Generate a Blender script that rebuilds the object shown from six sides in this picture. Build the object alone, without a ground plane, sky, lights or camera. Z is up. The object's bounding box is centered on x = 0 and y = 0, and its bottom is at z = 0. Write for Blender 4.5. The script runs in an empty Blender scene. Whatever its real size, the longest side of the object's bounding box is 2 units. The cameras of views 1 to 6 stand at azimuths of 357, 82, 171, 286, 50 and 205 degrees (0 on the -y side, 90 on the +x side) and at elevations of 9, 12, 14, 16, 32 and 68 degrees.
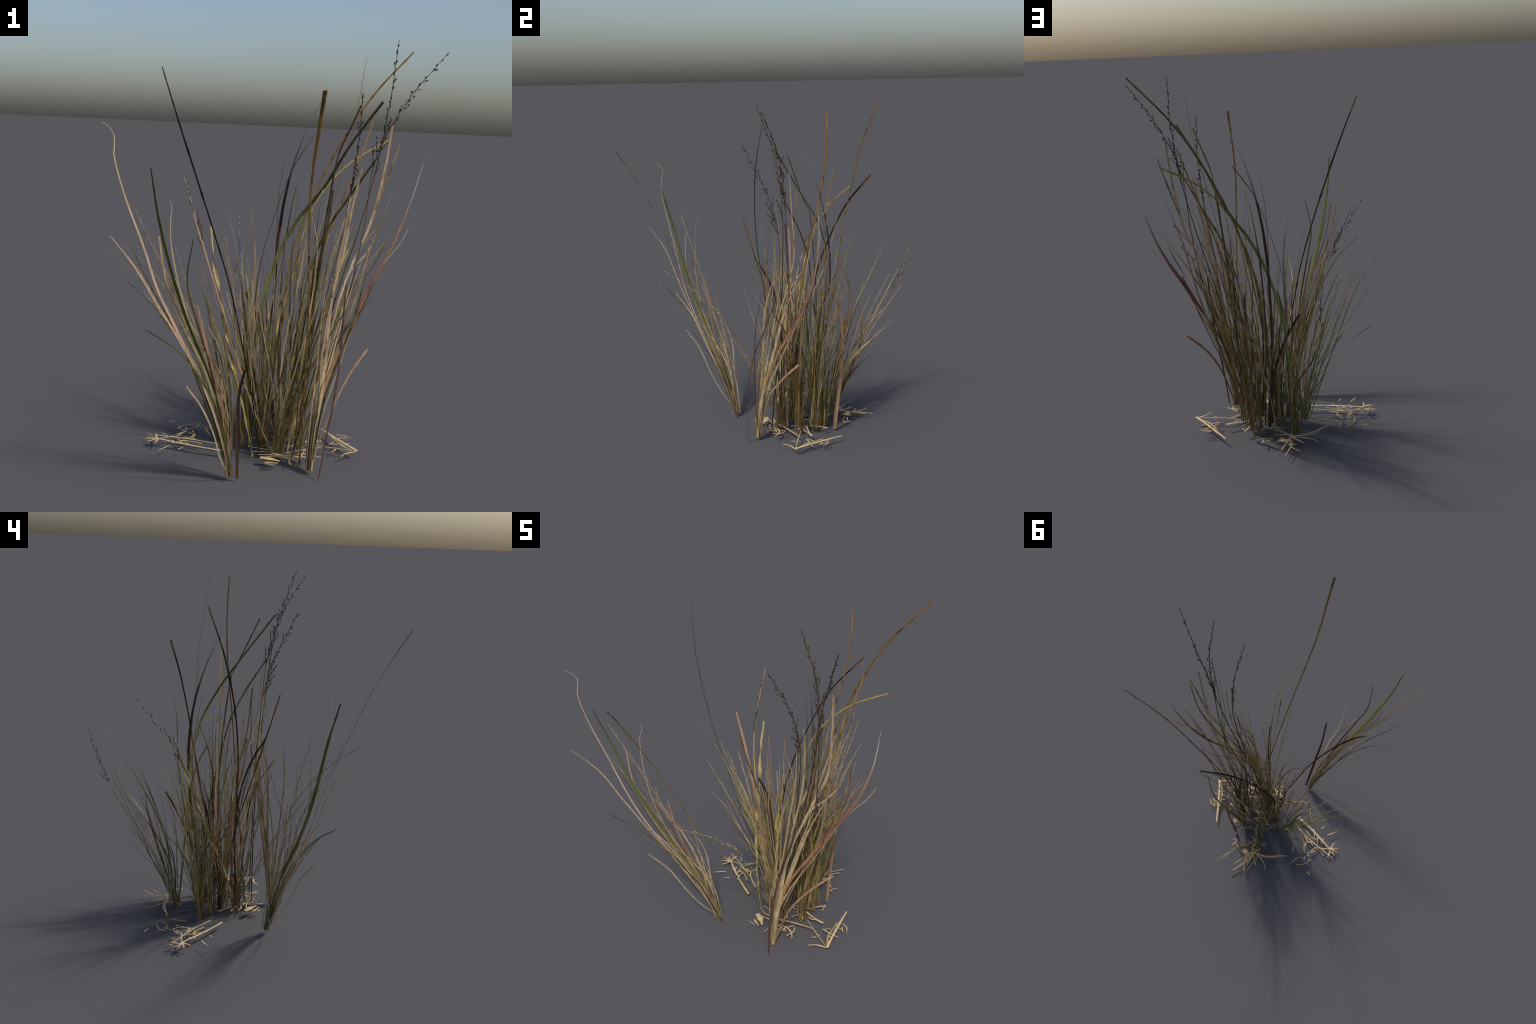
# Dry grass tussock: bundles of leaf blades, jointed stalks, seed heads and loose straw.
import bpy, math, random
from mathutils import Vector, noise

RND = random.Random(20240)

# ------------------------------------------------------------------ materials
def node(nt, kind, **inp):
    n = nt.nodes.new(kind)
    for k, v in inp.items():
        if k in n.inputs:
            n.inputs[k].default_value = v
        else:
            setattr(n, k, v)
    return n


def grass_material(name, stops, blotch=0.35, blotch_col=(0.07, 0.045, 0.02), streak=0.35,
                   hue_var=0.012, val_var=0.28, rough=0.62, spec=0.18):
    """Colour runs along the blade (stops on Generated z), broken by fibre streaks and
    dead brown blotches; each object gets its own tint."""
    m = bpy.data.materials.new(name)
    m.use_nodes = True
    nt = m.node_tree
    nt.nodes.clear()
    L = nt.links.new
    out = node(nt, "ShaderNodeOutputMaterial")
    bs = node(nt, "ShaderNodeBsdfPrincipled", Roughness=rough)
    bs.inputs["Specular IOR Level"].default_value = spec
    tc = node(nt, "ShaderNodeTexCoord")
    oi = node(nt, "ShaderNodeObjectInfo")
    sep = node(nt, "ShaderNodeSeparateXYZ")
    L(tc.outputs["Generated"], sep.inputs[0])
    # wobble the length coordinate so colour borders are not level
    shift = node(nt, "ShaderNodeVectorMath", operation="SCALE")
    comb = node(nt, "ShaderNodeCombineXYZ")
    for i in range(3):
        L(oi.outputs["Random"], comb.inputs[i])
    L(comb.outputs[0], shift.inputs[0])
    shift.inputs["Scale"].default_value = 37.0
    pos = node(nt, "ShaderNodeVectorMath", operation="ADD")
    L(tc.outputs["Object"], pos.inputs[0])
    L(shift.outputs[0], pos.inputs[1])
    n0 = node(nt, "ShaderNodeTexNoise", Scale=7.0, Detail=2.0)
    L(pos.outputs[0], n0.inputs["Vector"])
    wob = node(nt, "ShaderNodeMath", operation="MULTIPLY_ADD")
    L(n0.outputs["Fac"], wob.inputs[0])
    wob.inputs[1].default_value = 0.22
    wob.inputs[2].default_value = -0.11
    along = node(nt, "ShaderNodeMath", operation="ADD", use_clamp=True)
    L(sep.outputs["Z"], along.inputs[0])
    L(wob.outputs[0], along.inputs[1])
    ramp = node(nt, "ShaderNodeValToRGB")
    cr = ramp.color_ramp
    while len(cr.elements) < len(stops):
        cr.elements.new(0.5)
    for e, (p, c) in zip(cr.elements, stops):
        e.position = p
        e.color = (*c, 1)
    L(along.outputs[0], ramp.inputs[0])
    col = ramp.outputs[0]
    # fibre streaks, long in z
    mp = node(nt, "ShaderNodeMapping")
    mp.inputs["Scale"].default_value = (260, 260, 9)
    L(pos.outputs[0], mp.inputs[0])
    n1 = node(nt, "ShaderNodeTexNoise", Scale=1.0, Detail=3.0)
    L(mp.outputs[0], n1.inputs["Vector"])
    r1 = node(nt, "ShaderNodeMapRange")
    r1.inputs["From Min"].default_value = 0.3
    r1.inputs["From Max"].default_value = 0.7
    r1.inputs["To Min"].default_value = 1 - streak
    r1.inputs["To Max"].default_value = 1 + streak * 0.35
    L(n1.outputs["Fac"], r1.inputs[0])
    mul = node(nt, "ShaderNodeVectorMath", operation="SCALE")
    L(col, mul.inputs[0])
    L(r1.outputs[0], mul.inputs["Scale"])
    col = mul.outputs[0]
    # dead blotches
    if blotch > 0:
        mp2 = node(nt, "ShaderNodeMapping")
        mp2.inputs["Scale"].default_value = (34, 34, 13)
        L(pos.outputs[0], mp2.inputs[0])
        n2 = node(nt, "ShaderNodeTexNoise", Scale=1.0, Detail=4.0, Roughness=0.6)
        L(mp2.outputs[0], n2.inputs["Vector"])
        r2 = node(nt, "ShaderNodeMapRange")
        r2.inputs["From Min"].default_value = 0.52
        r2.inputs["From Max"].default_value = 0.62
        r2.inputs["To Max"].default_value = min(1.0, blotch * 1.6)
        L(n2.outputs["Fac"], r2.inputs[0])
        mx = node(nt, "ShaderNodeMix", data_type="RGBA")
        L(r2.outputs[0], mx.inputs["Factor"])
        L(col, mx.inputs["A"])
        mx.inputs["B"].default_value = (*blotch_col, 1)
        col = mx.outputs["Result"]
    hsv = node(nt, "ShaderNodeHueSaturation")
    for lo, hi, key, salt in ((0.5 - hue_var, 0.5 + hue_var, "Hue", 13.7), (1 - val_var, 1 + val_var * 0.5, "Value", 71.3)):
        wn = node(nt, "ShaderNodeTexWhiteNoise", noise_dimensions="1D")
        ml = node(nt, "ShaderNodeMath", operation="MULTIPLY")
        L(oi.outputs["Random"], ml.inputs[0])
        ml.inputs[1].default_value = salt
        L(ml.outputs[0], wn.inputs["W"])
        rr = node(nt, "ShaderNodeMapRange")
        rr.inputs["To Min"].default_value = lo
        rr.inputs["To Max"].default_value = hi
        L(wn.outputs["Value"], rr.inputs[0])
        L(rr.outputs[0], hsv.inputs[key])
    L(col, hsv.inputs["Color"])
    L(hsv.outputs[0], bs.inputs["Base Color"])
    bmp = node(nt, "ShaderNodeBump", Strength=0.25, Distance=0.001)
    L(n1.outputs["Fac"], bmp.inputs["Height"])
    L(bmp.outputs[0], bs.inputs["Normal"])
    tl = node(nt, "ShaderNodeBsdfTranslucent")
    L(hsv.outputs[0], tl.inputs["Color"])
    mixs = node(nt, "ShaderNodeMixShader")
    mixs.inputs[0].default_value = 0.28
    L(bs.outputs[0], mixs.inputs[1])
    L(tl.outputs[0], mixs.inputs[2])
    L(mixs.outputs[0], out.inputs[0])
    return m


TAN = (0.56, 0.425, 0.225)
PALE = (0.70, 0.57, 0.35)
PEACH = (0.62, 0.45, 0.28)
UMBER = (0.23, 0.16, 0.07)
BLACK = (0.028, 0.021, 0.014)
OCHRE = (0.42, 0.27, 0.075)
OLIVE = (0.33, 0.30, 0.10)
GREEN = (0.17, 0.21, 0.045)
LIME = (0.40, 0.42, 0.13)
PURPLE = (0.085, 0.040, 0.038)
ROSE = (0.36, 0.165, 0.125)
WHITE = (0.66, 0.66, 0.64)
STRAW = (0.78, 0.61, 0.35)

MAT = {
    "tan": grass_material("dry_leaf_tan", [(0, TAN), (0.45, PALE), (0.8, TAN), (1, PEACH)], 0.22),
    "pale": grass_material("bleached_pale_leaf", [(0, (0.50, 0.385, 0.19)), (0.3, PALE), (0.7, (0.62, 0.48, 0.29)), (1, (0.60, 0.43, 0.27))], 0.12, streak=0.5, val_var=0.15),
    "khaki": grass_material("dry_leaf_khaki", [(0, (0.45, 0.35, 0.145)), (0.35, (0.53, 0.42, 0.175)), (0.75, (0.52, 0.405, 0.19)), (1, TAN)], 0.36),
    "umber": grass_material("dead_leaf_umber", [(0, (0.30, 0.22, 0.095)), (0.5, UMBER), (1, (0.24, 0.165, 0.07))], 0.45, BLACK),
    "olive": grass_material("half_green_leaf", [(0, (0.36, 0.29, 0.11)), (0.4, OLIVE), (0.7, (0.38, 0.35, 0.13)), (1, TAN)], 0.35),
    "fresh": grass_material("fresh_yellow_green_leaf", [(0, (0.36, 0.30, 0.12)), (0.3, (0.46, 0.47, 0.17)), (0.65, (0.52, 0.50, 0.22)), (1, PALE)], 0.15),
    "green": grass_material("green_leaf", [(0, (0.30, 0.23, 0.09)), (0.35, (0.24, 0.23, 0.06)), (0.6, GREEN), (0.85, GREEN), (1, (0.07, 0.06, 0.02))], 0.15),
    "lime": grass_material("yellow_green_leaf", [(0, (0.26, 0.20, 0.08)), (0.25, LIME), (0.55, (0.36, 0.36, 0.10)), (0.72, (0.14, 0.14, 0.04)), (1, (0.17, 0.12, 0.065))], 0.12),
    "peach": grass_material("bleached_peach_leaf", [(0, (0.40, 0.28, 0.14)), (0.3, PALE), (0.5, (0.66, 0.47, 0.33)), (0.75, (0.65, 0.50, 0.32)), (1, PALE)], 0.10),
    "pink": grass_material("rosy_leaf", [(0, (0.46, 0.29, 0.19)), (0.5, (0.42, 0.25, 0.15)), (1, (0.56, 0.34, 0.22))], 0.14),
    "red": grass_material("red_to_white_leaf", [(0, (0.40, 0.26, 0.13)), (0.25, (0.52, 0.27, 0.09)), (0.45, (0.38, 0.20, 0.13)), (0.6, (0.27, 0.115, 0.095)), (0.78, (0.52, 0.32, 0.20)), (0.9, WHITE), (1, WHITE)], 0.10, val_var=0.1),
    "purple": grass_material("purple_leaf", [(0, (0.16, 0.10, 0.05)), (0.45, (0.15, 0.075, 0.055)), (0.6, PURPLE), (0.76, (0.08, 0.05, 0.035)), (0.86, (0.45, 0.42, 0.38)), (1, WHITE)], 0.10, val_var=0.1),
    "plum": grass_material("plum_brown_leaf", [(0, (0.19, 0.105, 0.075)), (0.6, (0.14, 0.075, 0.05)), (1, (0.10, 0.055, 0.035))], 0.20, val_var=0.2),
    "stalk": grass_material("jointed_ochre_stalk", [(0, (0.22, 0.135, 0.045)), (0.5, OCHRE), (0.9, (0.34, 0.195, 0.06)), (1, OCHRE)], 0.45, (0.06, 0.032, 0.012)),
    "dark": grass_material("blackened_stalk", [(0, (0.10, 0.06, 0.025)), (0.5, (0.06, 0.04, 0.018)), (0.93, BLACK), (0.97, (0.26, 0.17, 0.055)), (1, (0.26, 0.17, 0.055))], 0.35, (0.16, 0.10, 0.035)),
    "yellow": grass_material("yellow_straw_stalk", [(0, (0.28, 0.19, 0.06)), (0.45, (0.42, 0.30, 0.09)), (1, (0.62, 0.48, 0.17))], 0.20),
    "seed": grass_material("grey_brown_seed_head", [(0, (0.15, 0.11, 0.06)), (0.6, (0.10, 0.075, 0.05)), (1, (0.12, 0.085, 0.055))], 0.35, (0.05, 0.04, 0.03)),
    "chaff": grass_material("pale_seed_chaff", [(0, TAN), (0.5, (0.48, 0.37, 0.20)), (1, (0.46, 0.36, 0.22))], 0.20),
    "straw": grass_material("bleached_straw", [(0, STRAW), (0.5, (0.68, 0.50, 0.26)), (1, STRAW)], 0.12, (0.36, 0.22, 0.09), val_var=0.3),
}

# ------------------------------------------------------------------ curves
def spline(pts, n):
    """Centripetal-like Catmull-Rom through hand-placed spine points, n even samples."""
    P = [Vector(p) for p in pts]
    if len(P) == 2:
        P.insert(1, (P[0] + P[1]) / 2)
    Q = [P[0] * 2 - P[1]] + P + [P[-1] * 2 - P[-2]]
    dense = []
    for i in range(1, len(Q) - 2):
        a, b, c, d = Q[i - 1:i + 3]
        for k in range(12):
            t = k / 12
            dense.append(0.5 * ((2 * b) + (c - a) * t + (2 * a - 5 * b + 4 * c - d) * t * t + (3 * b - a - 3 * c + d) * t ** 3))
    dense.append(P[-1])
    s = [0.0]
    for a, b in zip(dense, dense[1:]):
        s.append(s[-1] + (b - a).length)
    out, j = [], 0
    for k in range(n):
        u = s[-1] * k / (n - 1)
        while j < len(s) - 2 and s[j + 1] < u:
            j += 1
        f = (u - s[j]) / max(1e-9, s[j + 1] - s[j])
        out.append(dense[j].lerp(dense[j + 1], f))
    return out


def lerp_list(vals, t):
    x = t * (len(vals) - 1)
    i = min(int(x), len(vals) - 2)
    return vals[i] + (vals[i + 1] - vals[i]) * (x - i)


class Geo:
    """Plain vertex/face collector."""
    def __init__(self):
        self.v, self.f = [], []

    def rings(self, rings):
        k = len(rings[0])
        o = len(self.v)
        for r in rings:
            self.v.extend(r)
        for i in range(len(rings) - 1):
            for j in range(k):
                a, b = o + i * k + j, o + i * k + (j + 1) % k
                self.f.append((a, b, b + k, a + k))
        self.f.append(tuple(o + j for j in reversed(range(k))))
        e = o + (len(rings) - 1) * k
        self.f.append(tuple(e + j for j in range(k)))

    def mesh(self, name, mat):
        me = bpy.data.meshes.new(name)
        me.from_pydata([tuple(p) for p in self.v], [], self.f)
        me.materials.append(mat)
        me.polygons.foreach_set("use_smooth", [True] * len(me.polygons))
        me.set_sharp_from_angle(angle=math.radians(50))
        me.update()
        return me


def frame(spine, i, face, twist):
    a = spine[max(0, i - 1)]
    b = spine[min(len(spine) - 1, i + 1)]
    t = (b - a).normalized()
    n = Vector((math.sin(face), -math.cos(face), 0))
    s = t.cross(n)
    if s.length < 1e-4:
        s = t.cross(Vector((1, 0, 0)))
    s.normalize()
    m = s.cross(t)
    if twist:
        c, q = math.cos(twist), math.sin(twist)
        s, m = s * c + m * q, m * c - s * q
    return t, s, m


def leaf(geo, pts, widths, face=0.0, twist=0.0, fold=0.18, thick=0.0011, n=None, ragged=0.06, seed=0):
    """A leaf blade: shallow V-fold, thin solid section, swept along a spine."""
    L = sum((Vector(b) - Vector(a)).length for a, b in zip(pts, pts[1:]))
    n = n or max(8, int(L / 0.035))
    sp = spline(pts, n)
    r = random.Random(seed)
    rings = []
    ph = r.uniform(0, 50)
    for i in range(n):
        u = i / (n - 1)
        t, s, m = frame(sp, i, face, twist * u)
        w = lerp_list(widths, u) * (1 + ragged * noise.noise((ph, u * L * 40, 0)) * 2) / 2
        k = fold * w * (1 - 0.5 * u)
        h = min(thick, w * 0.6) / 2
        c = sp[i] + s * (0.10 * w * noise.noise((ph + 9, u * L * 14, 3)))
        rings.append([c - s * w + m * (k + h * .5), c - s * w * .45 + m * h, c + m * (h - k), c + s * w * .45 + m * h, c + s * w + m * (k + h * .5),
                      c + s * w + m * (k - h * .5), c + s * w * .45 - m * h, c - m * (k + h), c - s * w * .45 - m * h, c - s * w + m * (k - h * .5)])
    geo.rings(rings)


def stalk(geo, pts, widths, face=0.0, flat=0.45, joints=0, n=None, seed=0):
    """A stem with flattened section and swollen joints."""
    L = sum((Vector(b) - Vector(a)).length for a, b in zip(pts, pts[1:]))
    n = n or max(8, int(L / 0.022))
    sp = spline(pts, n)
    r = random.Random(seed)
    js = [(k + 0.6 + r.uniform(-.25, .25)) / joints for k in range(joints)] if joints else []
    rings = []
    for i in range(n):
        u = i / (n - 1)
        t, s, m = frame(sp, i, face, 0)
        w = lerp_list(widths, u) / 2
        for j in js:
            w *= 1 + 0.45 * math.exp(-((u - j) * L / 0.014) ** 2)
        rings.append([sp[i] + s * w * math.cos(a) + m * w * flat * math.sin(a) for a in [2 * math.pi * q / 6 for q in range(6)]])
    geo.rings(rings)


def spikelet(geo, p, d, length, width):
    """One small seed husk: a slim spindle."""
    d = d.normalized()
    s = d.cross(Vector((0.3, 0.5, 0.81)))
    s.normalize()
    m = s.cross(d)
    rings = []
    for u, w in ((0, .25), (.25, .8), (.55, 1), (.85, .5), (1, .08)):
        c = p + d * length * u
        rings.append([c + (s * math.cos(a) + m * math.sin(a)) * width / 2 * w for a in (0, 1.57, 3.14, 4.71)])
    geo.rings(rings)


# ------------------------------------------------------------------ assembly
root = bpy.data.objects.new("grass_tussock", None)
bpy.context.collection.objects.link(root)
root["label"] = "dry wild grass tussock with tall stalks and seed heads"
root["category"] = "grass clump"


def add(name, geo, mat, parent=root, stuff=False):
    ob = bpy.data.objects.new(name, geo.mesh(name, MAT[mat]))
    bpy.context.collection.objects.link(ob)
    ob.parent = parent
    if stuff:
        ob["kind"] = "stuff"
    return ob


D = math.radians
SEED = [0]


def nudge(pts, base_spread):
    """Spread the feet of blades that grow from one bundle."""
    if not base_spread:
        return pts
    r = random.Random(SEED[0] * 7 + 3)
    off = Vector((r.uniform(-1, 1), r.uniform(-1, 1), 0)) * base_spread
    n = len(pts)
    return [Vector(p) + off * max(0, 1 - 2.2 * i / (n - 1)) for i, p in enumerate(pts)]


def blade(mat, face, widths, *pts, spread=0.0, twist=0.0, fold=0.18, name="blade", ragged=0.06):
    SEED[0] += 1
    g = Geo()
    leaf(g, nudge(pts, spread), widths, D(face), D(twist), fold, seed=SEED[0], ragged=ragged)
    return add(name, g, mat)


def stem(mat, face, widths, *pts, joints=6, flat=0.45, spread=0.0, name="stalk"):
    SEED[0] += 1
    g = Geo()
    stalk(g, nudge(pts, spread), widths, D(face), flat, joints, seed=SEED[0])
    return add(name, g, mat)


def seed_head(owner, pts, mat, start, n, size, branch, angle=20, slim=.48, name="seed_head", plane=None):
    """Husks along the upper stem from fraction start, single and on short side twigs."""
    SEED[0] += 1
    r = random.Random(SEED[0] * 31)
    sp = spline(pts, 200)
    g = Geo()
    up = math.tan(D(angle))
    for i in range(n):
        u = start + (1 - start) * (i + r.random() * .7) / n
        k = min(198, int(u * 199))
        p, t = sp[k], (sp[k + 1] - sp[k]).normalized()
        az = plane + r.choice((0, math.pi)) + r.gauss(0, .35) if plane is not None else r.uniform(0, 6.28)
        side = Vector((math.cos(az), math.sin(az), 0))
        side = (side - t * side.dot(t)).normalized()
        lb = branch * r.uniform(.25, 1) * (1.1 - .95 * (u - start) / (1 - start))
        if lb > size:
            # twig held close to the stem, husks alternating along it
            d = (t + side * up * r.uniform(.5, 1.5)).normalized()
            q = p + d * lb
            stalk(g, [p, p.lerp(q, .5) + side * lb * .05, q], [.0024, .0020, .0016], 0, 1, 0, n=4)
            m = max(1, int(lb / (size * 1.05)))
            for j in range(m):
                c = p.lerp(q, (j + .6 + .4 * r.random()) / m)
                w = d.cross(side).normalized() * r.uniform(-.5, .5) + side * r.uniform(-.35, .35)
                spikelet(g, c, d + w, size * r.uniform(.7, 1.2), size * slim * r.uniform(.8, 1.2))
        else:
            spikelet(g, p, t + side * r.uniform(.05, .45), size * r.uniform(.8, 1.25), size * slim * r.uniform(.8, 1.2))
    return add(name, g, mat, owner, True)


# ---- front bundle leaning out to the left: bleached and green blades
FL = (-0.167, -0.229, 0.022)
S = 0.010
blade("peach", 20, [.009, .011, .012, .012, .010, .008, .005, .002], FL, (-0.206, -0.274, 0.192), (-0.245, -0.332, 0.353), (-0.29, -0.4, 0.488), (-0.357, -0.463, 0.637), (-0.425, -0.517, 0.789), (-0.496, -0.552, 0.945), (-0.548, -0.585, 1.109), (-0.607, -0.619, 1.27), (-0.645, -0.638, 1.39), (-0.664, -0.64, 1.466), (-0.664, -0.628, 1.513), (-0.671, -0.631, 1.557), (-0.706, -0.663, 1.585), spread=S)
blade("green", 312, [.010, .014, .019, .022, .022, .020, .016, .006], FL, (-0.201, -0.28, 0.234), (-0.245, -0.342, 0.436), (-0.308, -0.42, 0.626), (-0.381, -0.486, 0.817), (-0.443, -0.538, 1.016), (-0.493, -0.584, 1.22), (-0.526, -0.64, 1.425), spread=S)
blade("peach", 15, [.008, .010, .010, .009, .007, .005, .002], FL, (-0.202, -0.264, 0.212), (-0.242, -0.315, 0.391), (-0.289, -0.386, 0.561), (-0.349, -0.428, 0.735), (-0.408, -0.449, 0.915), (-0.45, -0.443, 1.1), (-0.456, -0.433, 1.21), (-0.453, -0.415, 1.254), (-0.462, -0.42, 1.286), spread=S)
blade("tan", 30, [.010, .011, .010, .009, .009, .007], FL, (-0.2, -0.288, 0.219), (-0.243, -0.35, 0.406), (-0.303, -0.416, 0.587), (-0.384, -0.473, 0.764), (-0.459, -0.505, 0.948), (-0.498, -0.503, 1.146), spread=S)
blade("peach", 20, [.009, .010, .010, .009, .010, .010, .003], FL, (-0.209, -0.296, 0.205), (-0.258, -0.365, 0.38), (-0.319, -0.437, 0.549), (-0.396, -0.508, 0.713), (-0.485, -0.572, 0.872), (-0.571, -0.634, 1.034), (-0.66, -0.735, 1.173), spread=S)
blade("green", 30, [.008, .008, .008, .008, .006, .003], FL, (-0.194, -0.287, 0.216), (-0.244, -0.359, 0.392), (-0.319, -0.444, 0.554), (-0.416, -0.543, 0.695), (-0.531, -0.661, 0.805), spread=S)
blade("pink", 25, [.009, .009, .010, .011, .012, .010], FL, (-0.183, -0.271, 0.194), (-0.209, -0.312, 0.358), (-0.251, -0.35, 0.52), (-0.298, -0.374, 0.684), (-0.336, -0.383, 0.841), spread=S)
blade("pale", 40, [.005, .006, .007, .008, .006], FL, (-0.215, -0.319, 0.147), (-0.25, -0.387, 0.283), (-0.304, -0.443, 0.419), (-0.369, -0.525, 0.536), spread=S)
blade("umber", 0, [.006, .007, .009, .009, .007, .003], FL, (-0.199, -0.299, 0.218), (-0.234, -0.37, 0.408), (-0.276, -0.439, 0.597), (-0.33, -0.507, 0.783), (-0.378, -0.566, 0.973), (-0.358, -0.643, 1.161), spread=S)
blade("umber", 350, [.006, .006, .006, .005, .005, .002], FL, (-0.228, -0.28, 0.218), (-0.292, -0.33, 0.407), (-0.362, -0.378, 0.594), (-0.445, -0.421, 0.777), (-0.542, -0.453, 0.955), (-0.63, -0.469, 1.14), spread=S)
blade("plum", 10, [.012, .016, .015, .013, .010], (-0.135, -0.235, 0.012), (-0.142, -0.291, 0.173), (-0.147, -0.345, 0.327), (-0.149, -0.417, 0.473), (-0.132, -0.506, 0.609))
blade("olive", 350, [.005, .005, .004, .004, .003, .001], FL, (-0.212, -0.289, 0.221), (-0.264, -0.346, 0.413), (-0.329, -0.395, 0.603), (-0.42, -0.429, 0.786), (-0.552, -0.431, 0.944), (-0.71, -0.396, 1.071), spread=S)
blade("peach", 300, [.008, .008, .009, .009, .007, .003], FL, (-0.171, -0.291, 0.192), (-0.18, -0.354, 0.356), (-0.202, -0.42, 0.517), (-0.231, -0.491, 0.675), (-0.224, -0.585, 0.822), spread=S)
blade("umber", 350, [.006, .006, .006, .006, .004, .002], FL, (-0.217, -0.265, 0.196), (-0.27, -0.301, 0.363), (-0.332, -0.336, 0.527), (-0.409, -0.371, 0.685), (-0.512, -0.399, 0.827), (-0.641, -0.387, 0.948), spread=S)

for k, (dx, dy, top, w) in enumerate([(-.008, .004, .45, .015), (.008, -.004, .5, .014), (0, .008, .38, .016)]):
    blade("pale", 20 + 30 * k, [w, w, w * .8, w * .5, .003], (-0.167 + dx, -0.229 + dy, 0.016 + .004 * k), (-.188 + dx, -.258 + dy, .15), (-.215, -.30, top * .6), (-.25, -.35, top * .95), (-.31, -.42, top * 1.35), name="leaf_sheath")

# ---- front bundle on the right: thick pale sheaths and the red blade
FR = (0.205, -0.143, 0.018)
blade("red", 35, [.011, .013, .013, .015, .020, .021, .013, .006, .002], FR, (0.226, -0.121, 0.249), (0.282, -0.076, 0.465), (0.376, -0.002, 0.66), (0.47, 0.08, 0.851), (0.578, 0.123, 1.048), (0.657, 0.14, 1.261), (0.71, 0.126, 1.483), spread=S)
blade("pale", 15, [.013, .014, .013, .012, .011, .012, .015, .013, .010], FR, (0.216, -0.122, 0.261), (0.251, -0.091, 0.496), (0.295, -0.04, 0.726), (0.364, 0.014, 0.948), (0.453, 0.045, 1.168), (0.498, 0.028, 1.403), (0.521, 0.012, 1.64), spread=S)
blade("khaki", 15, [.006, .008, .009, .005], (0.473, 0.04, 1.235), (0.507, 0.047, 1.346), (0.541, 0.043, 1.454), (0.572, 0.046, 1.563))
blade("pink", 30, [.008, .010, .011, .012, .013], FR, (0.253, -0.115, 0.175), (0.313, -0.083, 0.322), (0.389, -0.014, 0.447), (0.483, 0.059, 0.557), spread=S)
blade("plum", 15, [.006, .009, .010, .010, .009, .008], (0.241, -0.207, 0.0), (0.263, -0.212, 0.197), (0.289, -0.205, 0.376), (0.311, -0.173, 0.552), (0.326, -0.109, 0.72), (0.341, -0.045, 0.888))
blade("pale", 25, [.006, .009, .009, .007], (0.335, 0.0, 0.86), (0.372, 0.024, 0.948), (0.435, 0.044, 1.014), (0.482, 0.082, 1.084))
blade("pale", 20, [.013, .014, .014, .012, .011, .009, .008], FR, (0.227, -0.124, 0.202), (0.247, -0.103, 0.383), (0.264, -0.078, 0.563), (0.275, -0.044, 0.742), (0.3, -0.013, 0.92), (0.368, 0.014, 1.086), spread=S)
blade("khaki", 5, [.010, .012, .011, .011, .011, .011, .007], FR, (0.216, -0.108, 0.224), (0.231, -0.076, 0.426), (0.252, -0.048, 0.628), (0.284, -0.026, 0.83), (0.327, -0.012, 1.03), (0.352, -0.012, 1.233), (0.382, -0.044, 1.433), spread=S)
blade("umber", 330, [.008, .010, .009, .010, .009, .004], FR, (0.226, -0.157, 0.214), (0.259, -0.164, 0.404), (0.314, -0.166, 0.59), (0.371, -0.161, 0.774), (0.414, -0.132, 0.96), spread=S)
blade("tan", 30, [.002, .003, .004, .002], (0.523, 0.12, 0.933), (0.574, 0.13, 1.001), (0.626, 0.142, 1.068), (0.665, 0.163, 1.14))
blade("plum", 30, [.002, .005, .005, .003], (0.464, 0.11, 0.905), (0.493, 0.1, 0.962), (0.522, 0.101, 1.021), (0.548, 0.107, 1.083))
for k, (dx, dy, top, w, lean) in enumerate([(-.012, .004, .55, .016, .05), (.010, -.006, .62, .018, .08), (0, .010, .5, .015, .12), (-.004, -.010, .42, .016, .03)]):
    blade("pale", 25 + 25 * k, [w, w, w * .9, w * .6, .003], (0.205 + dx, -0.143 + dy, 0.014 + .004 * k), (0.213 + dx, -0.128 + dy, .2), (0.235 + lean * .3, -0.10 + dy + lean * .2, .4), (0.27 + lean, -0.06 + lean * .6, top + .15), (0.30 + lean * 1.6, -0.03 + lean, top + .38), name="leaf_sheath")

# ---- tall jointed stalks
stem("stalk", 5, [.006, .007, .007, .008, .008, .009, .016], (0.165, -0.09, 0.02), (0.153, -0.213, 0.359), (0.138, -0.337, 0.613), (0.12, -0.467, 0.864), (0.095, -0.585, 1.12), (0.076, -0.695, 1.38), (0.081, -0.827, 1.631), (0.083, -0.887, 1.728), joints=8, flat=.3)
stem("dark", 320, [.007, .007, .008, .008, .009, .010, .006], (-0.02, 0.01, 0.03), (-0.076, -0.003, 0.356), (-0.135, -0.017, 0.61), (-0.197, -0.044, 0.862), (-0.278, -0.065, 1.109), (-0.365, -0.063, 1.355), (-0.453, -0.036, 1.599), (-0.537, 0.023, 1.839), joints=7, flat=.22)
stem("stalk", 20, [.008, .008, .009, .009, .009, .009, .008], (0.08, 0.10, 0.03), (0.073, 0.196, 0.379), (0.085, 0.294, 0.663), (0.121, 0.352, 0.957), (0.213, 0.365, 1.243), (0.338, 0.39, 1.516), (0.496, 0.409, 1.772), (0.694, 0.446, 1.998), joints=9, flat=.35)
stem("stalk", 80, [.008, .008, .008, .008, .008, .007], (0.15, 0.0, 0.03), (0.18, 0.04, 0.364), (0.211, 0.079, 0.628), (0.243, 0.117, 0.893), (0.277, 0.153, 1.157), (0.331, 0.202, 1.415), (0.388, 0.236, 1.675), (0.42, 0.238, 1.942), joints=8, flat=.3)
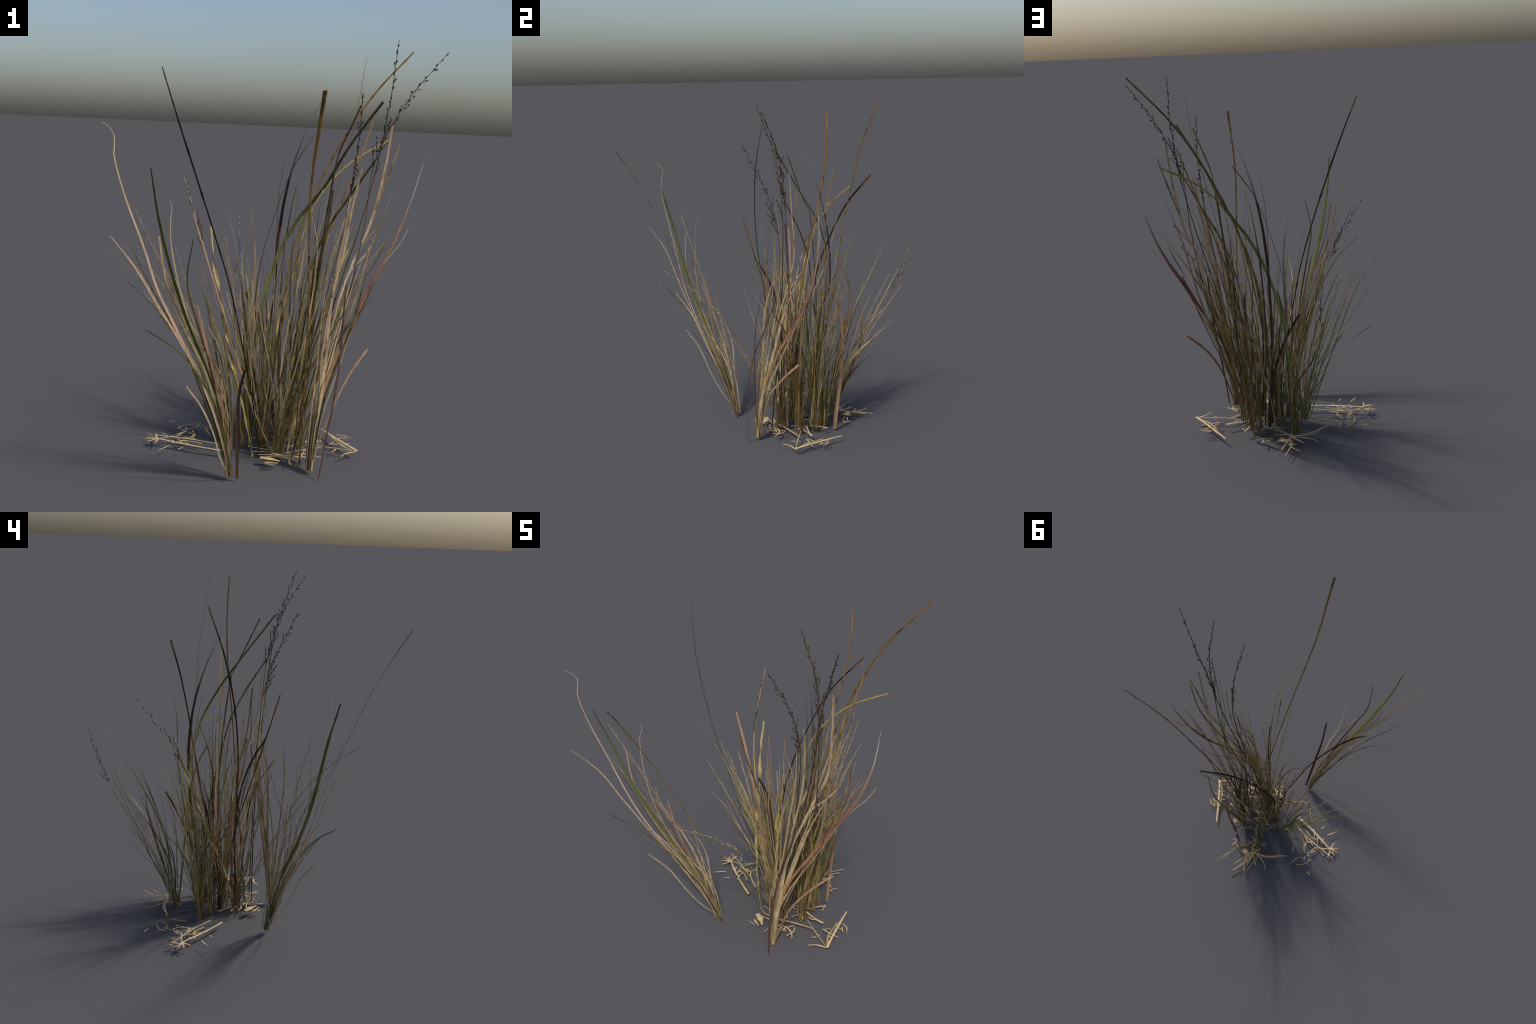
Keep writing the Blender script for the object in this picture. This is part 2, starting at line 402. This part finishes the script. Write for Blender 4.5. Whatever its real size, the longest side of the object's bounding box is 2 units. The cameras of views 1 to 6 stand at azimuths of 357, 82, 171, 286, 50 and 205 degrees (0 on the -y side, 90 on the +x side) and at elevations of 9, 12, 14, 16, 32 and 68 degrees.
stem("yellow", 10, [.008, .008, .008, .008, .009, .008], (0.0, 0.1, 0.03), (0.027, 0.099, 0.338), (0.058, 0.103, 0.575), (0.095, 0.117, 0.811), (0.141, 0.157, 1.042), (0.222, 0.208, 1.261), (0.374, 0.264, 1.434), (0.572, 0.325, 1.553), joints=5, flat=.5)
stem("stalk", 10, [.007, .007, .008, .008, .006], (0.12, 0.15, 0.03), (0.166, 0.214, 0.512), (0.202, 0.237, 0.742), (0.253, 0.248, 0.971), (0.324, 0.243, 1.194), (0.403, 0.241, 1.415), (0.476, 0.259, 1.636), joints=6, flat=.4)
blade("dark", 85, [.020, .021, .020, .015, .010, .008, .009, .012], (-0.02, 0.1, 0.02), (-0.042, 0.114, 0.267), (-0.061, 0.152, 0.502), (-0.063, 0.208, 0.734), (-0.033, 0.268, 0.963), (0.03, 0.335, 1.183), (0.111, 0.419, 1.391), (0.228, 0.528, 1.568), fold=.25)

# ---- long leaves of the central mass
blade("purple", 322, [.009, .011, .013, .015, .017, .017, .012, .006, .002], (0.04, 0.2, 0.03), (0.038, 0.254, 0.299), (0.037, 0.3, 0.549), (0.04, 0.33, 0.801), (0.049, 0.333, 1.055), (0.077, 0.3, 1.305), (0.133, 0.229, 1.543), (0.22, 0.138, 1.761))
blade("lime", 335, [.012, .014, .016, .017, .019, .015, .012, .012], (-0.05, 0.35, 0.03), (-0.056, 0.324, 0.317), (-0.04, 0.311, 0.584), (0.013, 0.315, 0.847), (0.109, 0.298, 1.097), (0.246, 0.222, 1.31), (0.341, 0.089, 1.523), (0.457, -0.04, 1.727))
blade("umber", 320, [.006, .009, .009, .009], (0.284, 0.166, 1.378), (0.296, 0.115, 1.487), (0.334, 0.072, 1.598), (0.372, 0.029, 1.71))
blade("umber", 320, [.008, .009, .010, .010, .010, .009, .008], (0.2, 0.16, 0.03), (0.21, 0.2, 0.4), (0.235, 0.21, .8), (0.262, 0.19, 1.15), (0.284, 0.166, 1.378))
blade("pink", 75, [.022, .020, .016, .014, .013, .012], (0.16, 0.332, 0.012), (0.164, 0.356, 0.217), (0.173, 0.374, 0.41), (0.18, 0.38, 0.603), (0.197, 0.352, 0.794), (0.221, 0.278, 0.971))
blade("pink", 60, [.009, .010, .011, .013, .014, .012, .006], (0.054, -0.01, 0.02), (-0.03, 0.03, 0.184), (-0.11, 0.085, 0.379), (-0.184, 0.12, 0.577), (-0.247, 0.14, 0.774), (-0.313, 0.153, 0.971), (-0.38, 0.156, 1.168))
blade("tan", 80, [.007, .008, .009, .009, .010, .009, .002], (0.13, 0.27, 0.02), (0.092, 0.296, 0.21), (0.058, 0.322, 0.39), (0.033, 0.348, 0.572), (0.023, 0.375, 0.755), (0.039, 0.401, 0.937), (0.096, 0.428, 1.111), (0.165, 0.48, 1.275))
blade("plum", 170, [.014, .017, .017, .015, .013], (0.06, 0.22, 0.02), (0.056, 0.25, 0.18), (0.039, 0.285, 0.328), (0.007, 0.325, 0.473), (-0.039, 0.37, 0.612), (-0.102, 0.416, 0.744))
blade("plum", 0, [.007, .007, .007, .008, .007, .002], (0.08, 0.2, 0.02), (0.075, 0.237, 0.213), (0.069, 0.299, 0.583), (0.071, 0.317, 0.769), (0.079, 0.32, 0.956), (0.094, 0.302, 1.141), (0.119, 0.268, 1.324))
blade("olive", 330, [.006, .007, .007, .006, .005], (-0.15, 0.17, 0.02), (-0.171, 0.148, 0.207), (-0.2, 0.133, 0.384), (-0.247, 0.134, 0.558), (-0.297, 0.176, 0.725), (-0.35, 0.236, 0.883))
blade("umber", 322, [.009, .009, .010, .010, .012, .013, .010], (0.1, 0.1, 0.02), (0.113, 0.134, 0.246), (0.13, 0.164, 0.463), (0.156, 0.185, 0.68), (0.196, 0.188, 0.895), (0.26, 0.162, 1.103), (0.356, 0.094, 1.287), (0.447, 0.001, 1.463))
blade("plum", 75, [.008, .010, .011, .012, .013, .013, .010], (0.1, 0.03, 0.02), (0.076, 0.038, 0.207), (0.057, 0.042, 0.385), (0.046, 0.037, 0.564), (0.052, 0.017, 0.742), (0.084, -0.029, 0.912), (0.113, -0.11, 1.068))
blade("peach", 10, [.010, .011, .011, .011, .010, .002], FR, (0.225, -0.12, 0.3), (0.25, -0.085, 0.6), (0.285, -0.055, 0.9), (0.32, -0.045, 1.12), (0.334, -0.046, 1.313), spread=S)
blade("tan", 20, [.006, .008, .008, .005], (0.40, 0.03, 1.04), (0.44, 0.025, 1.10), (0.48, 0.018, 1.15), (0.513, 0.011, 1.189))
blade("tan", 10, [.008, .009, .009, .008, .007, .002], (0.12, 0.05, 0.03), (0.155, 0.05, 0.35), (0.19, 0.05, 0.7), (0.21, 0.045, 0.95), (0.205, 0.035, 1.08), (0.171, 0.022, 1.198))
blade("plum", 0, [.004, .005, .005, .004, .003, .001], (0.05, 0.22, 0.03), (0.04, 0.27, 0.4), (0.035, 0.3, 0.8), (0.035, 0.31, 1.1), (0.04, 0.30, 1.3), (0.058, 0.275, 1.461))
blade("stalk", 60, [.007, .008, .010, .012, .011, .008, .003], (0.16, 0.24, 0.02), (0.126, 0.296, 0.2), (0.118, 0.345, 0.375), (0.146, 0.378, 0.55), (0.209, 0.4, 0.72), (0.266, 0.403, 0.891), (0.32, 0.35, 1.057))
blade("plum", 45, [.010, .012, .013, .012, .010], (0.1, 0.2, 0.02), (0.126, 0.228, 0.185), (0.148, 0.248, 0.342), (0.161, 0.248, 0.5), (0.166, 0.231, 0.659), (0.162, 0.207, 0.816))
blade("stalk", 350, [.014, .018, .016, .010, .004], (-0.1, 0.12, 0.02), (-0.098, 0.168, 0.165), (-0.124, 0.232, 0.299), (-0.193, 0.28, 0.425), (-0.212, 0.315, 0.567))
# curled, withered leaves
blade("khaki", 0, [.010, .012, .016, .022, .020, .018, .012], (-0.05, -0.0, 0.02), (-0.101, 0.02, 0.226), (-0.15, 0.065, 0.402), (-0.197, 0.123, 0.579), (-0.236, 0.182, 0.757), (-0.269, 0.228, 0.913), (-0.293, 0.279, 1.096), twist=900, fold=.5, ragged=.3)
blade("khaki", 30, [.010, .012, .018, .020, .018, .010], (0.03, 0.1, 0.02), (0.024, 0.083, 0.248), (0.026, 0.069, 0.445), (0.042, 0.062, 0.643), (0.076, 0.061, 0.838), (0.143, 0.053, 1.024), twist=800, fold=.5, ragged=.3)
# back bundle leaning away
blade("tan", 60, [.006, .006, .007, .006, .004], (-0.055, 0.37, 0.02), (-0.059, 0.44, 0.202), (-0.059, 0.52, 0.368), (-0.057, 0.603, 0.534), (-0.049, 0.701, 0.691), (-0.019, 0.797, 0.846), spread=S)
blade("peach", 70, [.007, .008, .008, .009, .006, .002], (-0.055, 0.37, 0.02), (-0.07, 0.435, 0.185), (-0.086, 0.502, 0.339), (-0.103, 0.577, 0.489), (-0.116, 0.656, 0.638), (-0.118, 0.733, 0.788), (-0.105, 0.807, 0.938), spread=S)
blade("umber", 80, [.006, .006, .006, .006, .004], (-0.055, 0.37, 0.02), (-0.034, 0.439, 0.199), (-0.023, 0.503, 0.37), (-0.035, 0.55, 0.547), (-0.094, 0.546, 0.719), spread=S)
# thin arching culm to the left
blade("olive", 0, [.005, .006, .006, .005, .004, .001], (-0.18, 0.175, 0.02), (-0.247, 0.171, 0.206), (-0.316, 0.166, 0.382), (-0.387, 0.157, 0.557), (-0.461, 0.144, 0.729), (-0.562, 0.131, 0.887), (-0.706, 0.131, 1.008))

# ---- flowering culms
def culm(mat, head, pts, w, start, n, size, branch, face=40, plane=None, angle=20, slim=.48):
    o = stem(mat, face, [w * 1.5, w * 1.5, w * 1.2, w, w * .7, w * .5], *pts, joints=4, flat=.6, name="flower_stalk")
    seed_head(o, pts, head, start, n, size, branch, plane=plane, angle=angle, slim=slim)


culm("seed", "seed", [(0.13, -0.05, 0.03), (0.191, -0.031, 0.328), (0.253, -0.015, 0.607), (0.32, -0.006, 0.884), (0.394, -0.008, 1.16), (0.453, -0.018, 1.439), (0.484, -0.059, 1.717), (0.486, -0.151, 1.987)], .006, .68, 24, .016, .085, plane=1.6)
culm("seed", "seed", [(0.15, -0.03, 0.03), (0.235, -0.007, 0.327), (0.315, 0.012, 0.607), (0.381, 0.022, 0.89), (0.421, 0.014, 1.177), (0.447, -0.004, 1.467), (0.556, -0.05, 1.723), (0.708, -0.151, 1.949)], .006, .70, 24, .016, .085, plane=-.6)
culm("seed", "seed", [(0.07, 0.02, 0.03), (0.133, 0.014, 0.297), (0.194, 0.008, 0.544), (0.251, 0.001, 0.792), (0.301, -0.008, 1.041), (0.334, -0.023, 1.293), (0.348, -0.095, 1.534), (0.333, -0.21, 1.759)], .006, .70, 22, .016, .085, plane=1.6)
culm("khaki", "seed", [(0.0, 0.1, 0.03), (-0.064, 0.104, 0.244), (-0.129, 0.114, 0.438), (-0.194, 0.134, 0.63), (-0.262, 0.172, 0.819), (-0.325, 0.231, 1.004), (-0.383, 0.326, 1.174), (-0.443, 0.437, 1.335)], .006, .70, 18, .013, .075, plane=2.2)
culm("olive", "seed", [(-0.055, 0.37, 0.02), (-0.068, 0.454, 0.208), (-0.115, 0.534, 0.383), (-0.135, 0.625, 0.558), (-0.147, 0.724, 0.728), (-0.13, 0.824, 0.897), (-0.135, 0.883, 1.086)], .005, .70, 17, .012, .06, plane=1.5)
culm("khaki", "chaff", [(0.06, 0.02, 0.03), (0.092, -0.052, 0.195), (0.124, -0.125, 0.358), (0.156, -0.202, 0.52), (0.188, -0.281, 0.681), (0.211, -0.387, 0.827), (0.206, -0.515, 0.957), (0.193, -0.661, 1.065)], .005, .6, 22, .012, .05)

# ------------------------------------------------------------------ tufts of lesser blades
# A dozen and a half template blades, each leaning along +x, unit height; instances are
# turned, stretched and tinted.
TEMPLATES = []
for k in range(30):
    r = random.Random(900 + k)
    lean = [0.06, .14, .22, .3, .38, .5][k % 6]
    bend = r.uniform(.2, 1.15)
    wig = r.uniform(-.05, .05)
    ph = r.uniform(0, 6)
    pts = [[lean * (bend * u * u + (1 - bend) * u) + .012 * math.sin(7 * u + ph), wig * math.sin(u * 4 + ph) * u, u] for u in (0, .2, .4, .6, .8, 1)]
    if k >= 24:        # snapped leaf: the top third folds over sideways
        kx, ky = r.uniform(.01, .05), r.choice((-1, 1)) * r.uniform(.02, .05)
        pts[4] = [pts[3][0] + kx, pts[3][1] + ky * .6, .76]
        pts[5] = [pts[3][0] + 2.2 * kx, pts[3][1] + 1.6 * ky, .88]
    pts[0][0] = pts[0][1] = 0
    wd = [[.9, 1, 1, .85, .55, .12], [.5, .7, 1.0, 1.0, .6, .1], [.9, .9, .9, .8, .8, .75], [.6, .5, .5, .45, .35, .1], [.9, 1, .9, .9, .7, .3]][k // 6]
    g = Geo()
    leaf(g, pts, [w * .009 for w in wd], D(90 + r.uniform(-60, 60)), D(r.uniform(-220, 220)), r.uniform(.12, .3), n=18, seed=k, ragged=.12)
    TEMPLATES.append((lean, g))
_cache = {}


def template_mesh(k, mat):
    if (k, mat) not in _cache:
        _cache[k, mat] = TEMPLATES[k][1].mesh("blade", MAT[mat])
    return _cache[k, mat]


# foot, spread of feet, mean tip, spread of tips, number, palette
TUFTS = [
    ((-0.167, -0.229), .010, (-.40, -.47, .95), (.08, .08, .1), 11, "tan pale khaki olive pale tan"),
    ((0.205, -0.143), .010, (.38, .02, 1.15), (.08, .08, .2), 4, "tan khaki pale"),
    ((-0.15, .175), .014, (-.40, .18, .86), (.10, .12, .12), 26, "khaki tan fresh umber tan pale olive"),
    ((0.06, 0.01), .014, (.06, -.26, .66), (.11, .10, .15), 15, "khaki tan olive umber"),
    ((0.07, 0.03), .016, (.24, .0, 1.22), (.10, .11, .15), 17, "khaki tan tan umber olive yellow pale dark"),
    ((-0.07, .145), .016, (-.17, .15, .90), (.10, .12, .12), 22, "khaki tan fresh umber pale olive"),
    ((0.0, .115), .016, (.05, .12, 1.02), (.10, .13, .15), 20, "khaki pale umber tan olive yellow plum"),
    ((.175, .113), .016, (.42, .06, 1.30), (.10, .12, .15), 16, "khaki tan umber pale stalk"),
    ((.16, .21), .016, (.36, .24, 1.28), (.11, .12, .15), 18, "khaki tan umber olive stalk tan"),
    ((.13, .27), .016, (.20, .33, 1.02), (.11, .09, .15), 19, "khaki olive umber tan green khaki"),
    ((.0, .23), .016, (-.02, .30, .92), (.11, .11, .15), 24, "khaki olive umber tan green khaki"),
    ((-0.055, .37), .016, (-.10, .72, .86), (.06, .08, .10), 24, "olive khaki tan fresh pale umber"),
]
r = RND
cands = []
for foot, fs, tip, ts, n, pal in TUFTS:
    pal = pal.split()
    for i in range(n):
        f = 0.36 + 0.70 * r.random() ** 0.75
        bx, by = foot[0] + r.gauss(0, fs), foot[1] + r.gauss(0, fs)
        tx = foot[0] + (tip[0] - foot[0]) * f + r.gauss(0, ts[0] * 1.15)
        ty = foot[1] + (tip[1] - foot[1]) * f + r.gauss(0, ts[1] * 1.15)
        ty = min(ty, .86)
        tz = min(1.30, max(.22, (tip[2] + r.gauss(0, ts[2])) * f))
        cands.append((bx, by, tx, ty, tz, r.choice(pal), r.choice((.35, .45, .55, .65, .75, .9, 1.05)), r.random()))
for bx, by, tx, ty, tz, mat, ws, q in cands:
    dx, dy = tx - bx, ty - by
    run = math.hypot(dx, dy)
    want = run / tz
    ks = sorted(range(30), key=lambda k: abs(TEMPLATES[k][0] - want))[:10]
    k = ks[int(q * len(ks))]
    lean = TEMPLATES[k][0]
    ob = bpy.data.objects.new("blade", template_mesh(k, mat))
    bpy.context.collection.objects.link(ob)
    ob.parent = root
    ob.location = (bx, by, 0.012 + 0.02 * q)
    sx = run / lean
    ob.scale = (sx if lean > .1 else max(.4, min(sx, 2.5)), ws, tz)
    ob.rotation_euler = (0, 0, math.atan2(dy, dx))

# ---- pale wispy seed heads inside the tufts
for foot, tip, size, n in [
        ((-.17, .175), (-.52, .135, .93), .012, 24), ((-.17, .175), (-.43, .11, .92), .012, 24), ((-.17, .18), (-.33, .05, .95), .012, 22),
        ((-.16, .17), (-.47, .22, .86), .011, 20), ((-.167, -.229), (-.60, -.53, 1.27), .010, 30), ((-.167, -.229), (-.52, -.60, 1.15), .010, 24),
        ((.0, .11), (-.237, -.083, 1.066), .012, 24), ((.07, .03), (.237, -.035, 1.32), .012, 26), ((.17, .12), (.42, .29, 1.36), .010, 22),
        ((.16, .2), (.33, .33, 1.25), .011, 22), ((-.055, .37), (-.12, .75, .9), .011, 24), ((.06, .02), (.1, -.42, .82), .011, 20), ((0, .1), (.06, .0, 1.1), .012, 20),
        ((.1, .05), (.30, -.05, 1.2), .010, 22), ((.17, .1), (.46, .12, 1.3), .010, 22), ((.16, .2), (.40, .2, 1.15), .010, 20), ((.02, .2), (.0, .42, 1.0), .010, 20),
        ((-.07, .15), (-.22, .25, 1.05), .011, 22), ((-.05, .15), (-.12, .0, 1.0), .011, 22), ((.13, .27), (.22, .5, .95), .010, 20), ((-.055, .37), (.02, .68, .8), .010, 20), ((-.16, .175), (-.6, .08, .8), .010, 20)]:
    fx, fy = foot
    p = [(fx, fy, .02)] + [(fx + (tip[0] - fx) * (.6 * u + .4 * u * u), fy + (tip[1] - fy) * (.6 * u + .4 * u * u), tip[2] * u) for u in (.25, .5, .75)] + [tip]
    culm("khaki", "chaff", p, .004, .5, n, size, .07, angle=14, slim=.26)

# ------------------------------------------------------------------ loose straw on the ground
Z = 0.042


def flat_straw(a, b, w, bow=0.0, tipw=.7, name="straw"):
    SEED[0] += 1
    rr = random.Random(SEED[0])
    A, B = Vector((*a, Z + rr.uniform(-.006, .006))), Vector((*b, Z + rr.uniform(-.006, .006)))
    d = B - A
    side = Vector((-d.y, d.x, 0)) * bow
    sp = spline([A, A.lerp(B, .35) + side, A.lerp(B, .7) + side * rr.uniform(.5, 1.1), B], 10)
    g = Geo()
    rings = []
    for i, c in enumerate(sp):
        u = i / 9
        t = (sp[min(9, i + 1)] - sp[max(0, i - 1)]).normalized()
        s = Vector((-t.y, t.x, 0)).normalized()
        k = w * .68 * (.85 + .15 * math.sin(u * 9 + SEED[0])) * (1 - (1 - tipw) * max(0, u - .5) * 2)
        h = min(.003, w * .3) / 2
        up = Vector((0, 0, 1))
        rings.append([c - s * k, c - s * k * .5 - up * h, c + s * k * .5 - up * h, c + s * k, c + s * k * .5 + up * h, c - s * k * .5 + up * h])
    g.rings(rings)
    return add(name, g, "straw")


# left patch: long straw ending in a star, loops round it
flat_straw((-.199, .024), (-.52, .145), .011, .02)
flat_straw((-.21, .09), (-.54, .19), .008, -.03)
for a in (150, 185, 215, 260, 100):
    flat_straw((-.52, .145), (-.52 + .06 * math.cos(D(a)), .145 + .06 * math.sin(D(a))), .010, .05, .4)
# right patch: two straws meeting in a sharp V
flat_straw((.461, .038), (.324, .337), .012, .01)
flat_straw((.461, .038), (.227, .113), .006, .01)
flat_straw((.455, .035), (.372, -.02), .007, -.1)
flat_straw((.44, .06), (.36, .22), .008, .08)
flat_straw((.162, .162), (.301, .166), .009, -.04, 1.3)
flat_straw((.155, .198), (.209, .283), .010, .02)
flat_straw((.1, .0), (.289, .091), .013, .02)
flat_straw((.16, -.02), (.271, -.052), .009, .15)
flat_straw((-.02, -.06), (.07, -.10), .026, .05, .3)
flat_straw((.0, -.10), (.06, -.12), .014, .0, .4)
flat_straw((-.05, .02), (.05, .0), .007, .05)
flat_straw((-.07, .09), (.03, .03), .008, -.03)
flat_straw((.05, -.02), (.2, -.03), .010, -.05)
flat_straw((.1, -.06), (.19, -.09), .009, .1)
# back patch: star of straws round a broad flake
flat_straw((.045, .445), (-.02, .46), .028, .05, .4)
for a, l in ((-160, .24), (-120, .12), (-60, .1), (200, .20), (150, .16), (95, .17), (70, .2), (60, .16), (20, .1), (125, .1)):
    flat_straw((-.03, .42), (-.03 + l * math.cos(D(a)), .42 + l * math.sin(D(a))), .008, r.uniform(-.15, .15), .5)
for cx, cy, sx, sy, n in ((-.40, .20, .06, .07, 28), (.38, .15, .03, .06, 9), (.14, -.02, .07, .05, 14), (0, .42, .06, .05, 12), (.1, .15, .08, .08, 18)):
    for i in range(n):
        x, y = r.gauss(cx, sx), r.gauss(cy, sy)
        a = r.uniform(0, 6.28)
        l = r.choice((.02, .03, .05, .08, .11))
        flat_straw((x, y), (x + l * math.cos(a), y + l * math.sin(a)), r.uniform(.004, .008), r.uniform(-.2, .2), r.uniform(.3, 1))
